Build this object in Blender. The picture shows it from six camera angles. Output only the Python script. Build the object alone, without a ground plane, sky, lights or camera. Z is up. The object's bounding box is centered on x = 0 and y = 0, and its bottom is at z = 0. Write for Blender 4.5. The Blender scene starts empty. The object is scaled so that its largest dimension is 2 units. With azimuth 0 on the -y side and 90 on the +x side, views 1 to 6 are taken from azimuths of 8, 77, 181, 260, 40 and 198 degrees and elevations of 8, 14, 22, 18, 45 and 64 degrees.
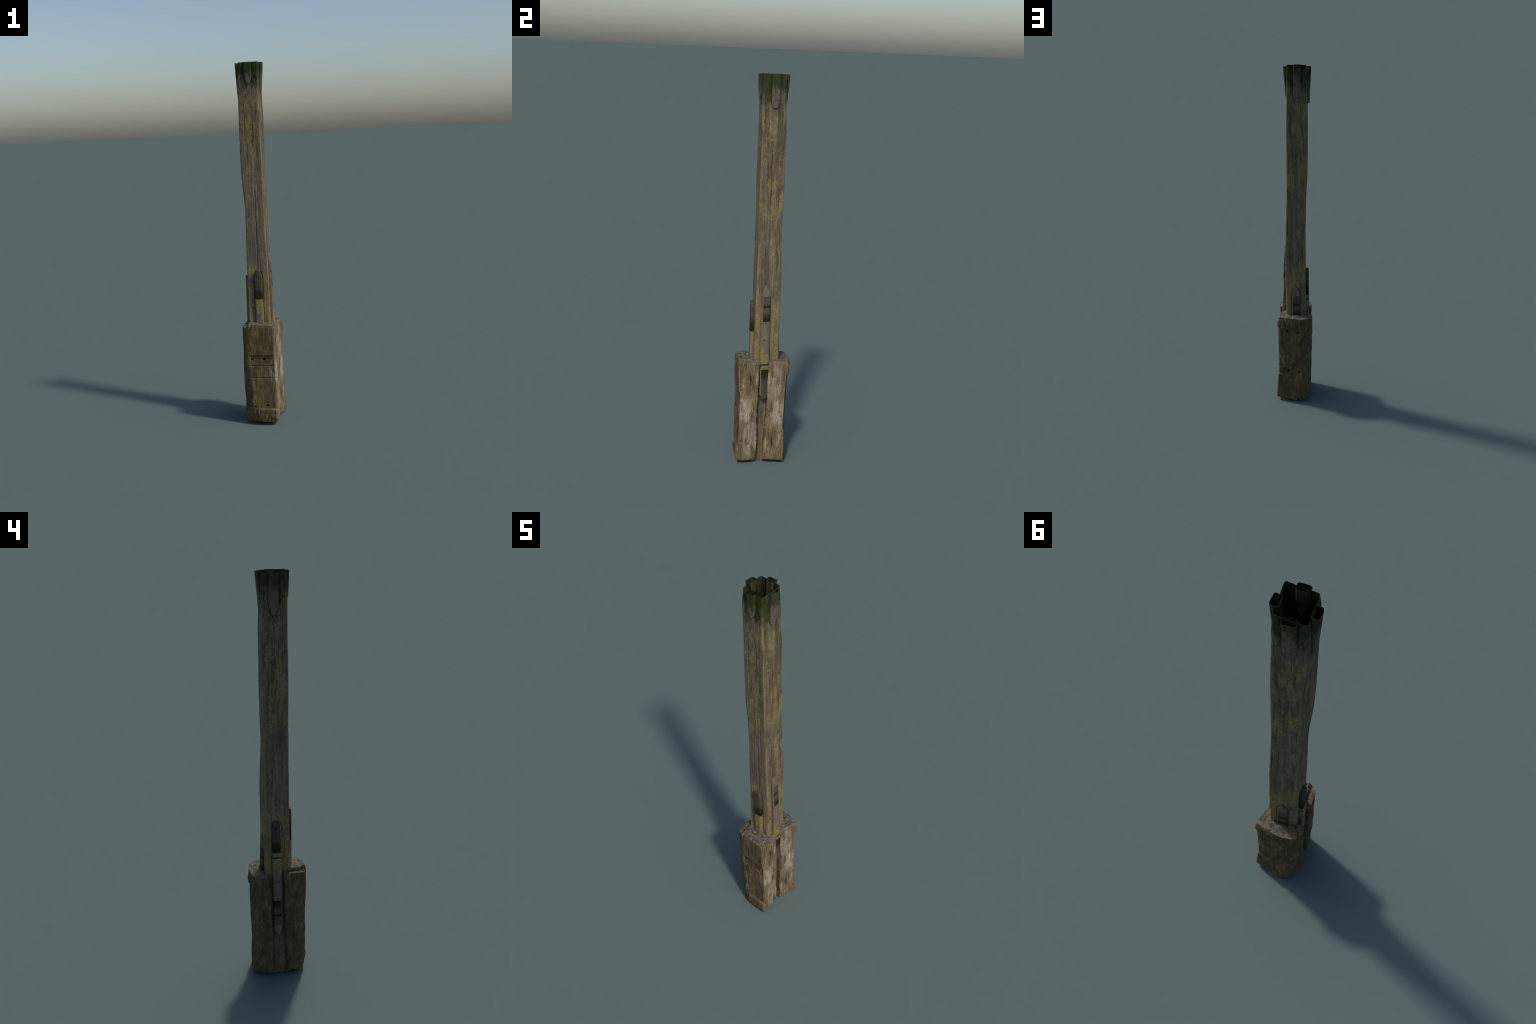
# Weathered timber post: hollow squared shaft, eight nailed battens, two half-log foot blocks.
import bpy, math
import numpy as np
from mathutils import Matrix, Vector

# ------------------------------------------------------------------ noise
_rng = np.random.RandomState(7)
_perm = np.tile(_rng.permutation(256), 3)
_grad = _rng.normal(size=(256, 3)); _grad /= np.linalg.norm(_grad, axis=1)[:, None]

def perlin(p):
    p = np.asarray(p, float); i = np.floor(p).astype(int); f = p - i; i &= 255
    w = f * f * f * (f * (f * 6 - 15) + 10); out = 0.0
    for dx in (0, 1):
        for dy in (0, 1):
            for dz in (0, 1):
                h = _perm[_perm[_perm[i[:, 0] + dx] + i[:, 1] + dy] + i[:, 2] + dz]
                d = (_grad[h] * (f - [dx, dy, dz])).sum(1)
                out = out + d * (w[:, 0] if dx else 1 - w[:, 0]) * (w[:, 1] if dy else 1 - w[:, 1]) * (w[:, 2] if dz else 1 - w[:, 2])
    return out * 1.6

def fbm(p, scale, octaves=3, off=0.0):
    q = np.asarray(p, float) * np.asarray(scale, float) + off; s = 0; a = 1.0
    for _ in range(octaves):
        s = s + a * perlin(q); q = q * 2.03 + 17.1; a *= 0.5
    return s

def sstep(a, b, x):
    t = np.clip((x - a) / (b - a), 0, 1); return t * t * (3 - 2 * t)

def bump(x, c, w):
    return np.exp(-((x - c) / w) ** 2)

def curve(zs, vs):
    """smooth interpolation through hand-placed stations (Catmull-Rom tangents)"""
    zs = np.array(zs, float); vs = np.array(vs, float)
    o = np.argsort(zs); zs = zs[o]; vs = vs[o]; m = np.gradient(vs, zs, axis=0)
    def f(z):
        z = np.clip(z, zs[0], zs[-1]); k = np.clip(np.searchsorted(zs, z) - 1, 0, len(zs) - 2)
        h = zs[k + 1] - zs[k]; t = (z - zs[k]) / h
        if vs.ndim > 1: t = t[:, None]; h = h[:, None]
        return ((2*t**3-3*t**2+1)*vs[k] + (t**3-2*t**2+t)*h*m[k] + (-2*t**3+3*t**2)*vs[k+1] + (t**3-t**2)*h*m[k+1])
    return f

# ------------------------------------------------------------------ mesh helpers
def grid_faces(rows, cols, base=0, flip=False):
    r = np.arange(rows - 1)[:, None]; c = np.arange(cols)[None, :]; c2 = (c + 1) % cols
    q = np.stack([r * cols + c, r * cols + c2, (r + 1) * cols + c2, (r + 1) * cols + c], -1).reshape(-1, 4) + base
    return q[:, ::-1] if flip else q

def make_mesh(name, verts, faces, mats, fmat=None, angle=38):
    me = bpy.data.meshes.new(name)
    me.from_pydata(verts.tolist(), [], [list(map(int, f)) for f in faces]); me.update()
    for m in mats: me.materials.append(m)
    if fmat is not None: me.polygons.foreach_set("material_index", np.asarray(fmat, np.int32))
    me.shade_smooth(); me.set_sharp_from_angle(angle=math.radians(angle)); me.update()
    return me

def link(name, me, parent=None):
    ob = bpy.data.objects.new(name, me); bpy.context.scene.collection.objects.link(ob)
    if parent: ob.parent = parent
    return ob

def rounded_polygon(P, radii, n_edge, n_arc):
    """P: (k, rows, 2) corner tracks, counter-clockwise. Returns (rows, cols, 2), and the edge index + param of each column"""
    k = len(P); cols = []; tag = []
    for i in range(k):
        a, b, c = P[i - 1], P[i], P[(i + 1) % k]
        da = a - b; la = np.linalg.norm(da, axis=1)[:, None]; dc = c - b; lc = np.linalg.norm(dc, axis=1)[:, None]
        p0 = b + da / la * np.minimum(radii[i], .45 * la); p2 = b + dc / lc * np.minimum(radii[i], .45 * lc)
        for j in range(n_arc):
            t = j / n_arc; cols.append((1-t)**2 * p0 + 2*t*(1-t) * b + t*t * p2); tag.append((i, -1.0))
        d = P[(i + 2) % k] - c; dn = b - c; ln = np.linalg.norm(dn, axis=1)[:, None]
        q0 = c + dn / ln * np.minimum(radii[(i + 1) % k], .45 * ln)
        for j in range(n_edge[i]):
            t = j / n_edge[i]; cols.append((1-t) * p2 + t * q0); tag.append((i, t))
    return np.stack(cols, 1), np.array(tag)

def ring_normals(R):
    d = np.roll(R, -1, 1) - np.roll(R, 1, 1); n = np.stack([d[..., 1], -d[..., 0]], -1)
    return n / np.linalg.norm(n, axis=-1)[..., None]

# ------------------------------------------------------------------ node helpers
class Mat:
    def __init__(s, name):
        s.m = bpy.data.materials.new(name); s.m.use_nodes = True; s.t = s.m.node_tree; s.n = s.t.nodes; s.n.clear()
        s.out = s.n.new("ShaderNodeOutputMaterial"); s.b = s.n.new("ShaderNodeBsdfPrincipled")
        s.t.links.new(s.b.outputs[0], s.out.inputs[0]); s.b.inputs["Specular IOR Level"].default_value = .12
        s.co = s.n.new("ShaderNodeTexCoord").outputs["Object"]
        sx = s.n.new("ShaderNodeSeparateXYZ"); s.t.links.new(s.co, sx.inputs[0]); s.x, s.y, s.z = sx.outputs
    def put(s, sock, v):
        if hasattr(v, "is_output"): s.t.links.new(v, sock)
        elif isinstance(v, tuple): sock.default_value = (*v, 1.0) if len(v) == 3 and len(sock.default_value) == 4 else v
        else: sock.default_value = v
    def math(s, op, a, b=0.0, c=0.0, clamp=False):
        n = s.n.new("ShaderNodeMath"); n.operation = op; n.use_clamp = clamp
        for i, v in enumerate((a, b, c)): s.put(n.inputs[i], v)
        return n.outputs[0]
    def mul(s, a, b): return s.math("MULTIPLY", a, b)
    def add(s, a, b): return s.math("ADD", a, b)
    def sub(s, a, b): return s.math("SUBTRACT", a, b)
    def mx(s, a, b): return s.math("MAXIMUM", a, b)
    def step(s, v, lo, hi, t0=0.0, t1=1.0):
        n = s.n.new("ShaderNodeMapRange"); n.interpolation_type = "SMOOTHSTEP"; s.put(n.inputs[0], v)
        for i, k in enumerate((lo, hi, t0, t1)): s.put(n.inputs[i + 1], k)
        return n.outputs[0]
    def noise(s, scale, detail=4.0, rough=.55, off=(0, 0, 0), dist=0.0, sc=1.0):
        mp = s.n.new("ShaderNodeMapping"); s.t.links.new(s.co, mp.inputs[0])
        mp.inputs["Scale"].default_value = scale; mp.inputs["Location"].default_value = off
        n = s.n.new("ShaderNodeTexNoise"); s.t.links.new(mp.outputs[0], n.inputs["Vector"])
        n.inputs["Scale"].default_value = sc; n.inputs["Detail"].default_value = detail
        n.inputs["Roughness"].default_value = rough; n.inputs["Distortion"].default_value = dist
        return n.outputs[0]
    def mix(s, f, a, b, mode="MIX"):
        n = s.n.new("ShaderNodeMix"); n.data_type = "RGBA"; n.blend_type = mode; n.clamp_factor = True
        s.put(n.inputs[0], f); s.put(n.inputs[6], a); s.put(n.inputs[7], b); return n.outputs[2]
    def ramp(s, f, *stops):
        n = s.n.new("ShaderNodeValToRGB"); s.put(n.inputs[0], f); e = n.color_ramp.elements
        while len(e) < len(stops): e.new(.5)
        for k, (p, c) in zip(e, stops): k.position = p; k.color = (*c, 1)
        return n.outputs[0]
    def blob(s, c, r):
        """soft ellipsoid mask around a point of the object"""
        ds = []
        for v, ci, ri in zip((s.x, s.y, s.z), c, r):
            d = s.mul(s.sub(v, ci), 1.0 / ri); ds.append(s.mul(d, d))
        return s.step(s.add(s.add(ds[0], ds[1]), ds[2]), 0.15, 1.0, 1.0, 0.0)
    def finish(s, col, height, dist=.0015, strength=.6, rough=.9):
        s.put(s.b.inputs["Base Color"], col); s.b.inputs["Roughness"].default_value = rough
        bp = s.n.new("ShaderNodeBump"); bp.inputs["Strength"].default_value = strength; bp.inputs["Distance"].default_value = dist
        s.t.links.new(height, bp.inputs["Height"]); s.t.links.new(bp.outputs[0], s.b.inputs["Normal"])
        return s.m

WOOD_DARK, WOOD_MID, WOOD_PALE = (.060, .049, .030), (.152, .120, .077), (.285, .230, .158)
LICHEN, LICHEN_PALE = (.200, .144, .045), (.315, .244, .105)
MOSS, MOSS_DARK, GREY_GREEN = (.036, .052, .004), (.013, .018, .003), (.050, .062, .040)
RUST = (.150, .078, .026)

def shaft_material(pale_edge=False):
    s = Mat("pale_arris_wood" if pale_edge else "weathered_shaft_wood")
    grain = s.noise((70, 70, 4.5), 6, .62, dist=.4); fine = s.noise((260, 260, 60), 4, .65); patch = s.noise((11, 11, 5), 5, .65, (3, 1, 7))
    g = s.add(s.mul(grain, .55), s.mul(fine, .45))
    col = s.ramp(g, (.32, WOOD_DARK), (.50, WOOD_MID), (.68, WOOD_PALE))
    col = s.mix(s.step(patch, .48, .66, 0, .6), col, s.mix(.35, (.128, .104, .090), col))          # mauve-grey bare wood
    col = s.mix(s.step(s.noise((18, 18, 8), 4, .65, (9, 4, 2)), .50, .66, 0, .6), col, (.082, .078, .046))  # olive film
    # ochre lichen: a belt above the foot, scattered speckled patches higher up
    ln = s.noise((20, 20, 9), 6, .7, (1, 5, 3)); lf = s.noise((170, 170, 90), 4, .7, (4, 4, 4))
    belt = s.mul(s.step(s.z, .95, .84), s.step(s.z, .50, .56))
    up = s.mul(s.step(s.z, 1.25, 1.42), s.step(s.z, 1.88, 1.76))
    mid = s.mul(s.step(s.z, .88, 1.05), s.step(s.z, 1.46, 1.30))
    thr = s.sub(.70, s.add(s.add(s.mul(belt, .29), s.mul(up, .20)), s.mul(mid, .13)))
    lm = s.step(s.sub(s.add(ln, s.mul(s.sub(lf, .5), .40)), thr), -.04, .14)
    col = s.mix(s.mul(lm, .78), col, s.mix(s.step(lf, .35, .68), LICHEN, LICHEN_PALE))
    # dark stains, more of them toward the head
    stain = s.noise((24, 24, 10), 5, .7, (12, 3, 8))
    col = s.mix(s.mul(s.step(stain, .48, .64), s.step(s.z, 1.0, 1.7, .35, .8)), col, s.mix(.45, (.048, .044, .034), col))
    # moss streaks running down, moss cap on the head
    st = s.noise((52, 52, 3.0), 3, .6, (2, 8, 1), .5); sf = s.noise((190, 190, 80), 4, .75, (6, 2, 2))
    zone = s.step(s.z, 1.15, 1.55)
    sm = s.mul(s.mul(s.step(st, .54, .60), s.step(sf, .40, .54)), zone)
    col = s.mix(s.mul(sm, .8), col, s.mix(.3, MOSS, WOOD_DARK))
    hn = s.noise((22, 22, 9), 6, .68, (7, 7, 1))
    cap = s.step(s.add(s.z, s.mul(s.sub(hn, .5), .40)), 1.865, 1.935)
    capc = s.mix(s.step(s.noise((34, 34, 16), 5, .65, (5, 5, 9)), .44, .58), s.mix(s.step(fine, .4, .6), MOSS_DARK, MOSS), s.mix(.4, GREY_GREEN, MOSS_DARK))
    col = s.mix(s.mul(cap, .93), col, capc)
    # rusty knots and dark checks
    col = s.mix(s.step(s.noise((30, 30, 20), 3, .5, (11, 3, 5)), .68, .76, 0, .55), col, RUST)
    col = s.mix(s.step(s.noise((120, 120, 4.5), 4, .6, (8, 1, 1), .3), .60, .67, 0, .7), col, (.040, .032, .022))
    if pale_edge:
        col = s.mix(s.mul(s.mul(s.step(grain, .40, .60, .10, .75), s.step(fine, .36, .56, .3, 1.0)), s.step(s.z, 1.95, 1.8)), col, (.255, .175, .105))
    return s.finish(col, s.add(g, s.mul(lf, .4)), .0022, .8)

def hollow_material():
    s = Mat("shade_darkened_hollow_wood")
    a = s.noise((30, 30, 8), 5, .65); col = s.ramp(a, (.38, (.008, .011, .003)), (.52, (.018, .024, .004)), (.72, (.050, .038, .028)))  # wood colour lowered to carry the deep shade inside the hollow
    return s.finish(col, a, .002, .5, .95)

def batten_material(stripe=True):
    # local z runs from 0 at the pointed tip down to -0.608 at the square end
    s = Mat("banded_batten_wood" if stripe else "half_banded_batten_wood")
    d = s.mul(s.z, -1.0)
    grain = s.noise((90, 90, 6), 5, .65, dist=.3); fine = s.noise((300, 300, 90), 4, .65)
    g = s.add(s.mul(grain, .5), s.mul(fine, .5))
    plain = s.ramp(g, (.32, (.090, .070, .050)), (.5, (.155, .122, .090)), (.68, (.235, .190, .145)))
    lich = s.step(s.add(s.noise((24, 24, 12), 6, .7, (3, 3, 3)), s.mul(s.step(d, .26, .42), .13)), .54, .68)
    plain = s.mix(s.mul(lich, .75), plain, s.mix(s.step(fine, .4, .6), LICHEN, LICHEN_PALE))
    grey = s.ramp(g, (.32, (.038, .033, .024)), (.68, (.105, .088, .066)))
    moss = s.mix(s.step(fine, .45, .68), (.014, .016, .004), (.034, .040, .008))
    wob = s.mul(s.sub(s.noise((90, 90, 60), 3, .6), .5), .006); dd = s.add(d, wob)
    face = s.step(s.x, -.0175, -.0160) if stripe else 1.0
    band = lambda a, b: s.mul(s.mul(s.step(dd, a - .0012, a + .0012), s.step(dd, b + .0012, b - .0012)), face)
    col = plain
    col = s.mix(s.mul(band(.061, .194), .9), col, grey)
    if stripe: col = s.mix(s.mul(band(.107, .121), .8), col, MOSS_DARK)
    col = s.mix(s.mul(band(.121, .194), s.step(s.add(d, s.mul(s.sub(fine, .5), .05)), .135, .180)), col, moss)
    if stripe: col = s.mix(s.mul(band(.418, .427), .9), col, MOSS_DARK)
    col = s.mix(band(.448, .70), col, s.mix(s.step(s.add(d, s.mul(s.sub(fine, .5), .06)), .535, .470), grey, moss))
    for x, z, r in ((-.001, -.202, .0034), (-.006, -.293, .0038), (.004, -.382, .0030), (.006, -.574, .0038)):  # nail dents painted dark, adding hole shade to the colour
        col = s.mix(s.mul(s.blob((x, -.0, z), (r, .05, r * 1.1)), .85), col, (.018, .015, .011))
    return s.finish(col, g, .0018, .75)

def head_batten_material():
    # cut-off battens at the head of the post: same wood, overgrown with moss near the rim
    s = Mat("mossy_batten_wood")
    grain = s.noise((90, 90, 6), 5, .65, dist=.3); fine = s.noise((300, 300, 90), 4, .65)
    g = s.add(s.mul(grain, .5), s.mul(fine, .5))
    col = s.ramp(g, (.32, (.070, .058, .042)), (.5, (.130, .104, .078)), (.68, (.205, .168, .128)))
    n = s.noise((26, 26, 12), 6, .68, (1, 2, 3))
    # heavier growth on the faces away from the midday sun
    cap = s.step(s.add(s.z, s.mul(s.sub(n, .5), .30)), 1.885, 1.955)
    capc = s.mix(s.step(s.noise((60, 60, 30), 4, .6), .42, .6), s.mix(.5, MOSS, MOSS_DARK), s.mix(.35, GREY_GREEN, MOSS_DARK))
    col = s.mix(s.mul(cap, .9), col, capc)
    col = s.mix(s.step(s.noise((120, 120, 5), 4, .6, (8, 1, 1), .3), .60, .67, 0, .6), col, (.040, .032, .022))
    return s.finish(col, g, .0018, .75)

def block_material():
    s = Mat("rough_sawn_block_wood")
    grain = s.noise((120, 120, 6), 6, .68, dist=.5); fine = s.noise((420, 420, 50), 4, .7); patch = s.noise((16, 16, 11), 6, .68, (2, 2, 9))
    line = s.noise((330, 330, 7), 3, .6, (5, 1, 0), .6)
    g = s.add(s.add(s.mul(grain, .42), s.mul(fine, .43)), s.mul(line, .15))
    blotch = s.noise((34, 34, 20), 6, .7, (1, 7, 4))
    gb = s.add(s.mul(g, .6), s.mul(blotch, .4))
    col = s.ramp(gb, (.36, (.032, .024, .013)), (.50, (.112, .081, .042)), (.64, (.240, .180, .100)))
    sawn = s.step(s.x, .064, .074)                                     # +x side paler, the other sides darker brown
    col = s.mix(s.mul(sawn, .60), col, s.ramp(g, (.36, (.060, .045, .025)), (.50, (.205, .158, .096)), (.64, (.410, .330, .218))))
    col = s.mix(s.step(patch, .46, .62, 0, .75), col, s.mix(.35, (.062, .049, .027), col))
    pale = s.mx(s.blob((.085, -.108, .300), (.06, .050, .115)), s.mul(s.blob((.085, -.075, .14), (.06, .05, .14)), .55))
    pale = s.mul(pale, s.step(s.noise((40, 40, 14), 5, .65), .38, .56))
    col = s.mix(s.mul(pale, .85), col, s.ramp(g, (.36, (.12, .092, .060)), (.60, (.56, .480, .365))))
    # lichen smears, one slanting across the sawn side
    ln = s.step(s.add(s.noise((28, 28, 10), 6, .7, (6, 6, 1)), s.mul(s.sub(fine, .5), .35)), .535, .70)
    col = s.mix(s.mul(ln, .7), col, s.mix(s.step(line, .4, .6), (.120, .086, .020), (.255, .190, .060)))
    slant = s.math("ABSOLUTE", s.sub(s.sub(s.z, .318), s.mul(s.y, -.55)))
    sl = s.mul(s.mul(s.step(s.add(slant, s.mul(s.sub(patch, .5), .05)), .013, .002), s.step(s.x, .06, .07)), s.step(fine, .38, .6))
    col = s.mix(s.mul(sl, .7), col, (.30, .24, .10))
    for y, z0 in ((-.118, .445), (-.047, .47), (-.045, .12)):
        col = s.mix(s.mul(s.blob((.085, y, z0), (.03, .007, .050)), s.step(grain, .4, .58)), col, (.36, .29, .14))
    # knot, bolt holes with rust bleeding out, raw orange breaks at the ends
    col = s.mix(s.mul(s.blob((.080, -.079, .465), (.03, .006, .040)), s.step(line, .4, .5, .4, .9)), col, (.030, .023, .015))
    col = s.mix(s.mul(s.blob((.030, -.13, .368), (.03, .03, .022)), .7), col, (.085, .044, .022))
    for x, z0 in ((-.052, .375), (.014, .376), (-.042, .107), (.025, .110)):
        col = s.mix(s.mul(s.blob((x, -.13, z0), (.0080, .04, .0085)), .9), col, (.014, .011, .008))
    on = s.step(s.noise((60, 60, 60), 5, .65, (2, 5, 5)), .46, .62)
    ends = s.mx(s.mul(s.step(s.z, .045, .026), s.step(s.y, -.112, -.128)), s.mul(s.step(s.z, .545, .562), s.step(s.x, -.060, -.085)))
    col = s.mix(s.mul(s.mul(ends, on), .7), col, (.24, .135, .045))
    return s.finish(col, g, .0034, .95, .88)

def end_grain_material():
    s = Mat("block_end_grain")
    n = s.noise((90, 90, 90), 6, .75); fine = s.noise((420, 420, 420), 4, .75)
    g = s.add(s.mul(n, .5), s.mul(fine, .5))
    col = s.ramp(g, (.36, (.045, .041, .030)), (.5, (.135, .120, .092)), (.64, (.285, .250, .200)))
    green = s.step(s.noise((44, 44, 44), 6, .7, (3, 9, 2)), .49, .58)
    col = s.mix(s.mul(green, s.step(fine, .38, .56, .3, .95)), col, (.036, .046, .012))
    col = s.mix(s.step(s.noise((20, 20, 20), 4, .6, (4, 1, 3)), .48, .62, 0, .5), col, s.mix(.5, (.120, .088, .050), col))
    cold = s.step(s.noise((26, 26, 26), 4, .6, (8, 2, 6)), .49, .62, 0, .4)
    col = s.mix(cold, col, s.mix(.5, (.070, .082, .066), col))
    col = s.mix(s.mul(s.step(s.x, -.060, -.085), .6), col, s.mix(s.step(n, .42, .6), (.090, .062, .036), (.26, .180, .085)))
    return s.finish(col, g, .004, 1.0, .92)

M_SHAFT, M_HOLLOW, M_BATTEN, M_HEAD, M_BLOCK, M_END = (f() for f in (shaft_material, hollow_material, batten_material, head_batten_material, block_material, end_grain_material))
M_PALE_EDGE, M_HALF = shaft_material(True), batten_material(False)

# ------------------------------------------------------------------ shaft
ZS = [2.0, 1.9, 1.8, 1.7, 1.6, 1.5, 1.4, 1.3, 1.2, 1.1, 1.0, .9, .8, .7, .6, 0]
#  corner tracks (x, y) down the shaft
A = [(.038, -.064), (.036, -.062), (.034, -.059), (.035, -.057), (.035, -.056), (.038, -.058), (.039, -.058), (.039, -.057), (.040, -.057), (.040, -.056), (.042, -.058), (.046, -.058), (.047, -.058), (.048, -.058), (.049, -.059), (.049, -.056)]
B = [(-.069, -.054), (-.076, -.054), (-.077, -.054), (-.078, -.054), (-.078, -.054), (-.078, -.055), (-.077, -.054), (-.071, -.053), (-.065, -.056), (-.065, -.055), (-.068, -.056), (-.069, -.055), (-.069, -.053), (-.068, -.058), (-.068, -.062), (-.066, -.060)]
C = [(-.069, .061), (-.071, .063), (-.070, .063), (-.067, .065), (-.066, .066), (-.065, .066), (-.065, .065), (-.066, .064), (-.066, .063), (-.064, .063), (-.061, .062), (-.060, .062), (-.064, .064), (-.066, .065), (-.068, .063), (-.067, .062)]
D = [(.038, .053), (.040, .056), (.040, .058), (.042, .061), (.042, .061), (.042, .062), (.041, .062), (.041, .060), (.044, .057), (.044, .060), (.046, .064), (.046, .065), (.047, .065), (.045, .067), (.042, .069), (.042, .066)]
# wandering drying checks: wall (0 +x, 1 +y, 2 -x, 3 -y), top z, bottom z, position across, width, depth
CHECKS = [(0, 1.58, .92, .47, .0022, .0030), (0, 1.80, 1.45, .30, .0020, .0022), (0, 1.86, 1.30, .72, .0026, .0022), (3, 1.34, .86, .52, .0032, .0035),
          (3, 1.98, 1.90, .72, .0022, .0040), (3, 1.72, 1.50, .62, .0024, .0020), (1, 2.02, 1.93, .20, .0022, .0040), (1, 1.99, 1.90, .80, .0022, .0040), (1, 1.70, 1.20, .47, .0022, .0025),
          (1, .98, .86, .52, .0022, .0028), (2, 1.80, 1.30, .68, .0028, .0025), (2, 1.20, .95, .40, .0022, .0020), (2, 1.62, 1.05, .22, .0026, .0018)]

def build_shaft(parent):
    rows = 620; z = np.linspace(0, 2.0, rows)
    P = np.stack([curve(ZS, np.array(c))(z) for c in (A, D, C, B)])          # counter-clockwise from above
    rad = np.array([.006, .006, .008, .008])
    R, tag = rounded_polygon(P, rad, [60, 56, 60, 56], 5)
    n = ring_normals(R); cols = R.shape[1]
    arc_mid = (tag[:, 1] < 0) & (np.roll(tag[:, 1], 1) < 0) & (np.roll(tag[:, 1], -1) < 0)
    Z = np.repeat(z[:, None], cols, 1); pts = np.concatenate([R, Z[..., None]], -1).reshape(-1, 3)
    d = .0017 + .0016 * fbm(pts, (14, 14, 3.5), 3, 2.0) + .0009 * fbm(pts, (90, 90, 5), 3, 8.0) + .0004 * fbm(pts, (240, 240, 60), 2, 5.0)
    d = d.reshape(rows, cols)
    for w, z1, z0, pos, wid, dep in CHECKS:
        wall = tag[:, 0] == w
        t = np.where(tag[:, 1] >= 0, tag[:, 1], -9)[None, :]
        path = pos + .05 * fbm(np.stack([z * 0 + w * 3.1, z * 0 + pos * 9, z], -1), (1, 1, 6), 3)[:, None]
        along = (sstep(z0, z0 + .08, z) * sstep(z1, z1 - .05, z))[:, None] if z1 < 1.96 else sstep(z0, z0 + .05, z)[:, None]
        d -= wall[None, :] * dep * along * np.exp(-((t - path) * .11 / wid) ** 2)
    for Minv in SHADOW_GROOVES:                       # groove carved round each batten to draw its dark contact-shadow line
        q = (np.concatenate([R, Z[..., None]], -1) @ np.array(Minv.to_3x3()).T) + np.array(Minv.translation)
        s_ = -q[..., 2]; inside = np.abs(q[..., 0]) - half_width(s_)
        near = (q[..., 1] > -.004) & (q[..., 1] < BT + .012) & (s_ > -.004) & (s_ < BL + .004)
        d -= near * .0032 * np.exp(-((inside - .0012) / .0022) ** 2)
    d *= (1 - .6 * sstep(1.96, 2.0, Z))
    O = R + n * d[..., None]
    outer = np.concatenate([O, Z[..., None]], -1).reshape(-1, 3)
    # hollow inside: thin rim at the sawn head, thicker wall below
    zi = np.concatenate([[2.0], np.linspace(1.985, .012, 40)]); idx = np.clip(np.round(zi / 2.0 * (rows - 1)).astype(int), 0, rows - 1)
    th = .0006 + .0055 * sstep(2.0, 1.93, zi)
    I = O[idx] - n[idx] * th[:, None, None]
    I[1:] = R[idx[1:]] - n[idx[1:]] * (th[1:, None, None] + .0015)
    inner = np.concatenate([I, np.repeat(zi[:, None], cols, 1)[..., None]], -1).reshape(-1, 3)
    b = rows * cols; ni = len(zi)
    f = [grid_faces(rows, cols)]
    c = np.arange(cols); c2 = (c + 1) % cols
    f.append(np.stack([(rows-1)*cols + c, (rows-1)*cols + c2, b + c2, b + c], -1))
    f.append(grid_faces(ni, cols, b))
    faces = np.concatenate(f).tolist()
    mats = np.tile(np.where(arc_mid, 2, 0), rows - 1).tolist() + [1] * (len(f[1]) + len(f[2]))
    faces.append(list(range(cols))[::-1]); mats.append(0)
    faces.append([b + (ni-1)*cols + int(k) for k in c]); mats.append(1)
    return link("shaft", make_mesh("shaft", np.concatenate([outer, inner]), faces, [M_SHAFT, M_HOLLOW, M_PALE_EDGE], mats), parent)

# ------------------------------------------------------------------ battens
BW, BT, BL = .022, .027, .608           # half width, thickness, length
def batten_section(h, n_side=18):
    """closed section at half width h (array), counter-clockwise in (x, y); outward face at y = 0 is -y side"""
    ch_l = np.minimum(.005, h * .5); ch_r = np.minimum(.007, h * .5); o = h * 0
    K = [(-h + ch_l, o), (h - ch_r, o), (h, o + .0045), (h, o + BT - .006), (h - np.minimum(.007, h*.5), o + BT), (-h + np.minimum(.007, h*.5), o + BT), (-h, o + BT - .006), (-h, o + .0035)]
    cols = []; cnt = [26, 5, 10, 5, 12, 5, 10, 5]
    for i in range(8):
        a = np.stack(K[i], -1); b = np.stack(K[(i + 1) % 8], -1)
        for j in range(cnt[i]): cols.append(a + (b - a) * j / cnt[i])
    return np.stack(cols, 1)

HOLES = ((-.001, .202), (-.006, .293), (.004, .382), (.006, .574), (.004, .480))
def half_width(s):
    tip = 1 - (1 - np.clip(s / .070, 0, 1)) ** 2.8
    end = 1 - .42 * (np.clip((s - (BL - .05)) / .05, 0, 1)) ** 2.4
    return np.maximum(BW * tip * end, .0015)

def batten_outer(s, seed):
    h = half_width(s); S = batten_section(h); cols = S.shape[1]
    nn = ring_normals(S); L = np.repeat(s[:, None], cols, 1)
    pts = np.concatenate([S, -L[..., None]], -1).reshape(-1, 3)
    d = (.0008 * fbm(pts, (20, 20, 9), 3, seed) + .0005 * fbm(pts, (130, 130, 9), 3, seed + 3)).reshape(L.shape)
    front = (S[..., 1] < .0005)
    for x, l in HOLES[:4]:
        d -= front * .0045 * np.exp(-(((S[..., 0] - x) ** 2 + (L - l) ** 2) / .0027 ** 2) ** 2)
    return S + nn * d[..., None], nn, L

def batten_mesh_full():
    s = np.concatenate([np.linspace(0, .03, 24)[:-1], np.linspace(.03, BL - .02, 330)[:-1], np.linspace(BL - .02, BL, 14)])
    O, nn, L = batten_outer(s, 4.0); rows, cols = L.shape
    v = np.concatenate([O, -L[..., None]], -1).reshape(-1, 3)
    f = grid_faces(rows, cols, flip=True).tolist() + [list(range(cols)), list(range((rows-1)*cols, rows*cols))[::-1]]
    return make_mesh("batten", v, f, [M_BATTEN], angle=30)

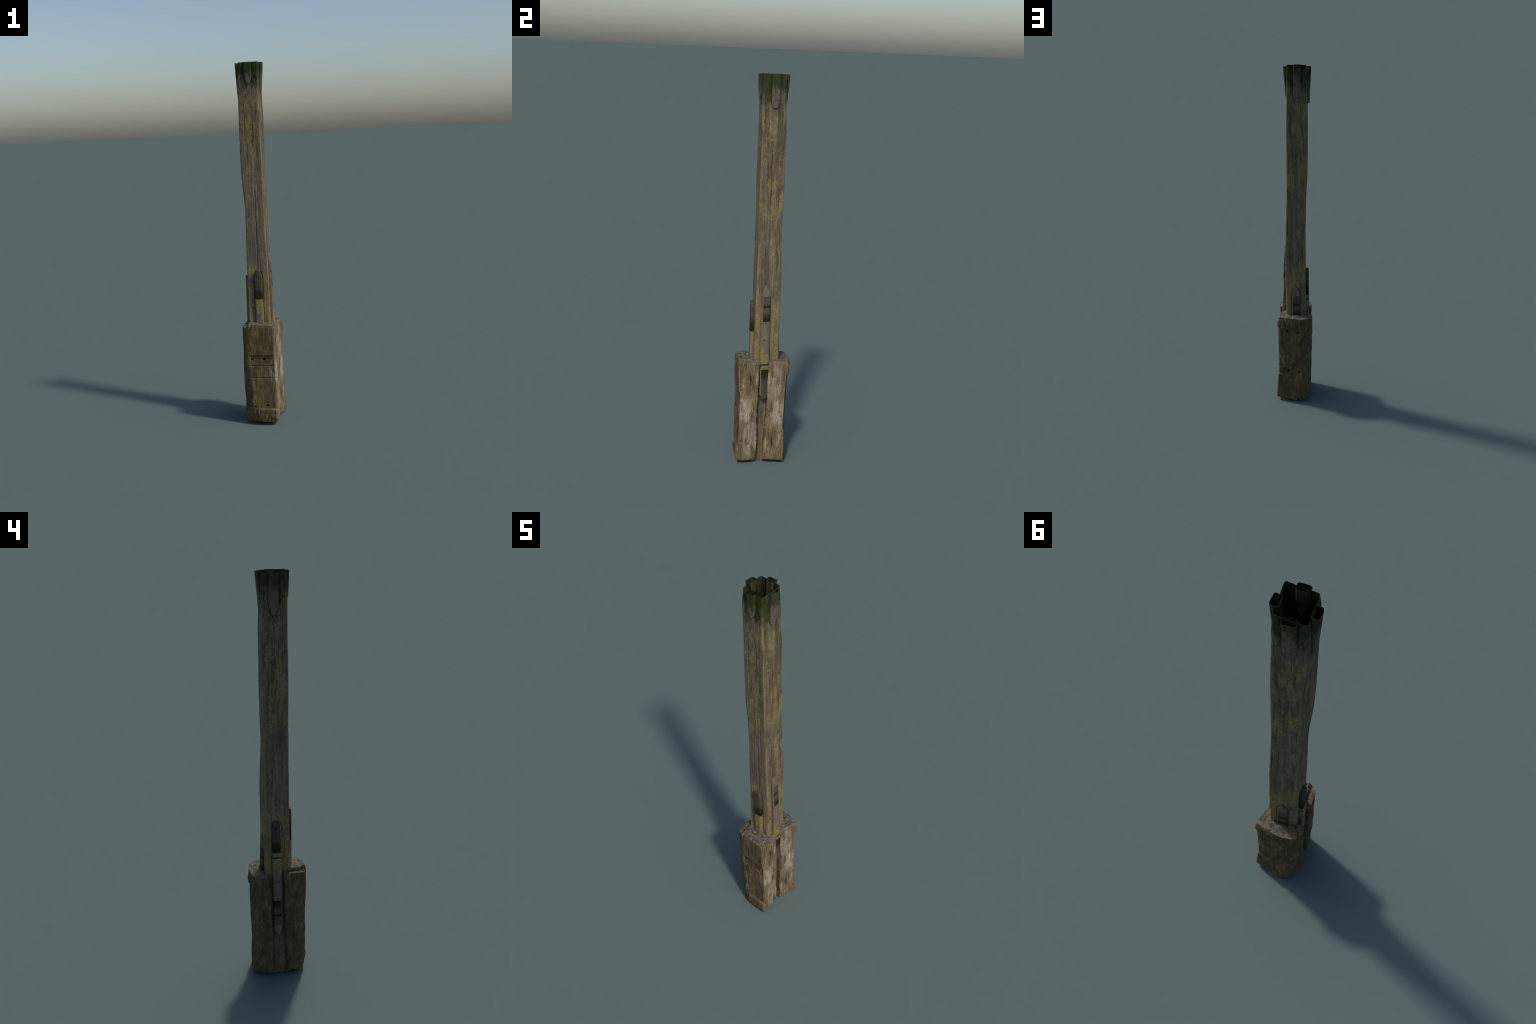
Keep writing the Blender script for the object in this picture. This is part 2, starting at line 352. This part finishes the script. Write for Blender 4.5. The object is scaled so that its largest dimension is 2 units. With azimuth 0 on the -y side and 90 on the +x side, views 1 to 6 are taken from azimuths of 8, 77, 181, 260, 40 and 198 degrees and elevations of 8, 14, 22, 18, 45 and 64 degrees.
def frame(n, tip_up, p, lean=0.0, side=0.0, yaw=0.0):
    """p: where the outer face's centre line meets the tip (or square end); lean: outward run per metre of rise"""
    n = Vector(n); w = Vector((0, 0, 1)) + n * lean; u0 = Vector((0, 0, 1)).cross(n) * 1.0
    n = (Matrix.Rotation(math.radians(yaw), 3, 'Z') @ n); w += u0 * side
    if not tip_up: w = -w
    w.normalize(); u = w.cross(n).normalized() * 1.0; n = u.cross(w)
    R = Matrix((u, -n, w)).transposed()
    return R

def place(R, p, s_anchor):
    M = R.to_4x4(); M.translation = Vector(p) - R @ Vector((0, 0, -s_anchor)); return M

# (outward, tip up?, anchor point, anchor station, lean, side drift, yaw)
FOOT = [((1, 0, 0), True, (.0565, -.0075, .963), 0, -.030, 0, 0), ((0, 1, 0), True, (-.0105, .0755, .738), 0, -.028, 0, 0),
        ((-1, 0, 0), False, (-.0865, .0085, .826), BL, -.006, 0, 0), ((0, -1, 0), False, (-.0075, -.0765, .864), BL, .006, 0, 0)]
HEAD = [((1, 0, 0), True, (.0465, .002, 1.842), BL, .060, .008, -3), ((0, 1, 0), True, (-.0185, .0645, 1.812), BL, .072, 0, 2),
        ((-1, 0, 0), False, (-.0865, .0095, 1.805), 0, .038, 0, 0), ((0, -1, 0), False, (-.0165, -.0690, 1.879), 0, .030, -.02, 0)]
def seat(n, up, p, anchor, lean, side, yaw): return place(frame(n, up, p, lean, side, yaw), p, anchor)
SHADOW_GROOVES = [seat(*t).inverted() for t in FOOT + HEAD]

def build_foot_battens(parent):
    me = batten_mesh_full()
    for i, t in enumerate(FOOT):
        ob = link("batten", me, parent); ob.matrix_world = seat(*t)
        if i == 3:
            ob.material_slots[0].link = 'OBJECT'; ob.material_slots[0].material = M_HALF

def build_head_battens(parent):
    for i, (n, up, p, anchor, lean, side, yaw) in enumerate(HEAD):
        R = frame(n, up, p, lean, side, yaw); M = place(R, p, anchor)
        w_z = R.col[2].z
        # station at which the axis passes z = 2
        s_cut = -(2.0 - M.translation.z) / w_z
        s = np.linspace(BL, s_cut, 110) if up else np.linspace(0, s_cut, 120)
        O, nn, L = batten_outer(s, 10.0 + i); rows, cols = L.shape
        # saw the head level: slide the last rings along the batten so that they end at z = 2
        S3 = np.concatenate([O, -L[..., None]], -1)
        Rm = np.array(R); t = np.array(M.translation)
        zz = S3 @ Rm[2] + t[2]; k = ((s - s[0]) / (s[-1] - s[0]))[:, None] ** 2
        S3[..., 2] += k * (2.0 - zz[-1])[None, :] / w_z
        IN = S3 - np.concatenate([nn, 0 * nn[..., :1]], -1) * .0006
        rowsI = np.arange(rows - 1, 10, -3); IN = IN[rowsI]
        v = np.concatenate([S3.reshape(-1, 3), IN.reshape(-1, 3)]); b = rows * cols; ni = len(rowsI)
        fl = not up
        c = np.arange(cols); c2 = (c + 1) % cols; last = (rows - 1) * cols
        f1 = grid_faces(rows, cols, 0, fl)
        rim = np.stack([last + c, last + c2, b + c2, b + c], -1); rim = rim[:, ::-1] if fl else rim
        f2 = grid_faces(ni, cols, b, fl)
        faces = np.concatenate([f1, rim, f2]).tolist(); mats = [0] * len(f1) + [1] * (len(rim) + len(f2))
        e0 = list(range(cols)); e1 = [b + (ni - 1) * cols + int(j) for j in c]
        faces += [e0 if fl else e0[::-1], e1[::-1] if fl else e1]; mats += [0, 1]
        v = v @ Rm.T + t                    # kept in the post's own frame, so that the moss line is level all round
        link("batten", make_mesh("head_batten", v, faces, [M_HEAD, M_HOLLOW], mats, 30), parent)

# ------------------------------------------------------------------ foot blocks
ZB = [.57, .5, .44, .38, .32, .26, .2, .14, .08, .02]
P1 = [(.080, -.139), (.077, -.140), (.074, -.137), (.074, -.134), (.074, -.133), (.076, -.134), (.077, -.134), (.077, -.135), (.078, -.136), (.079, -.139)]
P2 = [(.082, -.034), (.081, -.034), (.080, -.034), (.082, -.038), (.084, -.039), (.085, -.040), (.084, -.039), (.084, -.039), (.084, -.040), (.078, -.037)]
P3 = [(-.101, -.020), (-.102, -.022), (-.102, -.023), (-.102, -.024), (-.102, -.025), (-.102, -.027), (-.102, -.030), (-.101, -.032), (-.101, -.034), (-.100, -.038)]
P4 = [(-.102, -.112), (-.103, -.110), (-.103, -.108), (-.104, -.106), (-.105, -.103), (-.105, -.101), (-.104, -.100), (-.103, -.100), (-.103, -.103), (-.102, -.106)]
P5 = [(-.076, -.136), (-.078, -.136), (-.082, -.135), (-.083, -.132), (-.079, -.132), (-.070, -.133), (-.061, -.134), (-.056, -.134), (-.050, -.134), (-.038, -.134)]
BOLTS = ((-.052, .375), (.014, .376), (-.042, .107), (.025, .110))

def top_of_block(x, y):
    p = np.stack([x, y, x * 0], -1)
    h = .568 - .008 * sstep(.03, .09, x) + .006 * sstep(.02, -.06, x)
    edge = sstep(-.066, -.076, x + .010 * fbm(p, (45, 45, 1), 3, 3.0))
    h = h - .017 * edge + .004 * edge * fbm(p, (110, 110, 1), 2, 9.0)
    h = h - .022 * np.exp(-(((x + .055 - .25 * (y + .135)) / .005) ** 2)) * sstep(-.112, -.128, y)      # split running in from the face
    return np.minimum(h + .0026 * fbm(p, (38, 38, 1), 4, 6.0), .5755)

def bottom_of_block(x, y):
    p = np.stack([x, y, x * 0 + 3], -1)
    return .0195 + .004 * fbm(p, (30, 30, 1), 4, 1.0) + .005 * sstep(-.085, -.108, x) + .003 * sstep(.0, -.09, x) * sstep(-.1, -.05, y) + .010 * sstep(.066, .085, x) * sstep(-.055, -.035, y)

def block_mesh():
    rows = 330; t = np.linspace(0, 1, rows); z = .02 + t * .55
    P = np.stack([curve(ZB, np.array(c))(z) for c in (P1, P2, P3, P4, P5)])
    R, tag = rounded_polygon(P, np.array([.004, .005, .014, .026, .018]), [54, 70, 44, 26, 80], 7)
    n = ring_normals(R); cols = R.shape[1]
    Z = np.repeat(z[:, None], cols, 1); X, Y = R[..., 0], R[..., 1]
    pts = np.concatenate([R, Z[..., None]], -1).reshape(-1, 3)
    d = (.0016 + .0026 * fbm(pts, (18, 18, 9), 4, 1.5) + .0022 * fbm(pts, (100, 100, 6), 3, 4.5) + .0010 * fbm(pts, (260, 260, 60), 2, 9.5)).reshape(rows, cols)
    front = np.clip(np.where(tag[:, 0] == 4, sstep(-.02, .05, tag[:, 1]), 0.0) + np.where((tag[:, 0] == 0) & (tag[:, 1] < 0), .8, 0) + np.where((tag[:, 0] == 4) & (tag[:, 1] < 0), 0, 0), 0, 1)[None, :]
    flat = d * .45
    d = d * (1 - front) + flat * front
    wv = .0025 * fbm(np.stack([X.ravel(), X.ravel() * 0, Z.ravel()], -1), (14, 1, 8), 3, 2.2).reshape(rows, cols)
    prof = .0022 * sstep(.3975, .4005, Z) - .0034 * sstep(.0905, .0935, Z + wv) * sstep(.4005, .3975, Z)
    lip = sstep(.0960, .0860, Z + wv)
    prof = prof + lip * (.0085 - .0060 * sstep(.060, .02, Z) + .0014 * fbm(pts, (50, 50, 40), 3, 7.7).reshape(rows, cols))
    for zl in (.3395, .2700): prof = prof - .0042 * np.exp(-((Z - zl - .3 * wv) / .0017) ** 2)          # saw cuts
    d = d + front * prof
    d = d - front * .006 * np.exp(-(((X + .060) - .5 * (Z - .545)) / .004) ** 2) * sstep(.525, .55, Z)     # split under the broken corner
    for x, zz in BOLTS:
        d = d - front * .010 * np.exp(-(((X - x) ** 2 + (Z - zz) ** 2) / .0058 ** 2) ** 2)
    # sawn +x side: knot, splits, torn fibres; ragged arris beside the channel
    side = np.where(tag[:, 0] == 0, 1.0, 0.0)[None, :] * np.where(tag[:, 1] >= 0, 1, 0)[None, :]
    d = d - side * .007 * np.exp(-((Y + .079 + .15 * (Z - .465)) / .0035) ** 2) * np.exp(-((Z - .466) / .028) ** 2)
    d = d - side * .004 * np.exp(-((Y + .101) / .003) ** 2) * sstep(.515, .55, Z)
    d = d - side * .004 * np.exp(-((Z - .405) / .006) ** 2) * sstep(-.118, -.130, Y)
    for ky, kz, kr in ((-.122, .124, .010), (-.079, .107, .009), (-.060, .30, .006)):
        k = np.exp(-(((Y - ky) / kr) ** 2 + ((Z - kz) / (kr * .7)) ** 2))
        d = d - side * k * (.002 + .006 * np.abs(fbm(pts, (120, 120, 160), 3, 3.3)).reshape(rows, cols))
    arris = np.where((tag[:, 0] == 1) & (tag[:, 1] < .12), 1.0, 0.0)[None, :]
    d = d - arris * .004 * sstep(.0, .7, np.abs(fbm(np.stack([pts[:, 2] * 0, pts[:, 2] * 0 + 4, pts[:, 2]], -1), (1, 1, 24), 3, .7)).reshape(rows, cols))
    xy = R + n * d[..., None]
    endpull = .0018 * (sstep(.97, 1.0, t) ** 2 + sstep(.03, 0, t) ** 2)[:, None]
    xy = xy - n * endpull[..., None]
    zt = top_of_block(xy[..., 0].ravel(), xy[..., 1].ravel()).reshape(rows, cols); zb = bottom_of_block(xy[..., 0].ravel(), xy[..., 1].ravel()).reshape(rows, cols)
    # the ends only shift the last stretch of the side, so faces and saw lines stay level
    Zf = Z + (zt - .57) * sstep(.93, 1.0, t)[:, None] + (zb - .02) * sstep(.07, 0, t)[:, None]
    side_v = np.concatenate([xy, Zf[..., None]], -1).reshape(-1, 3)
    verts = [side_v]; faces = [grid_faces(rows, cols)]; mats = [0] * len(faces[0]); base = rows * cols; m = 34
    c = np.arange(cols); c2 = (c + 1) % cols; extra = []
    for top in (True, False):
        e = xy[-1 if top else 0]; cen = e.mean(0); start = (rows - 1) * cols if top else 0; prev = start
        for j in range(1, m):
            q = cen + (e - cen) * (1 - j / m)
            h = top_of_block(q[:, 0], q[:, 1]) if top else bottom_of_block(q[:, 0], q[:, 1])
            verts.append(np.concatenate([q, h[:, None]], -1))
            f = np.stack([prev + c, prev + c2, base + c2, base + c], -1); f = f if top else f[:, ::-1]
            faces.append(f); mats += [1] * len(f); prev = base; base += cols
        last = [prev + int(k) for k in c]; extra.append(last if top else last[::-1])
    F = np.concatenate(faces).tolist() + extra
    return make_mesh("foot_block", np.concatenate(verts), F, [M_BLOCK, M_END], mats + [1, 1], 34)

def build_blocks(parent):
    me = block_mesh()
    link("foot_block", me, parent)
    twin = link("foot_block", me, parent)          # the same half log, turned end for end behind the shaft
    twin.matrix_world = Matrix(((.962, -.273, .022, -.022), (-.272, -.962, -.024, -.001), (.028, .017, -.9995, .579), (0, 0, 0, 1)))

root = bpy.data.objects.new("wooden_post", None); bpy.context.scene.collection.objects.link(root)
root["label"] = "tall weathered square timber post with battens and two foot blocks"
root["category"] = "wooden post"
build_shaft(root); build_blocks(root); build_foot_battens(root); build_head_battens(root)
bpy.context.view_layer.update()
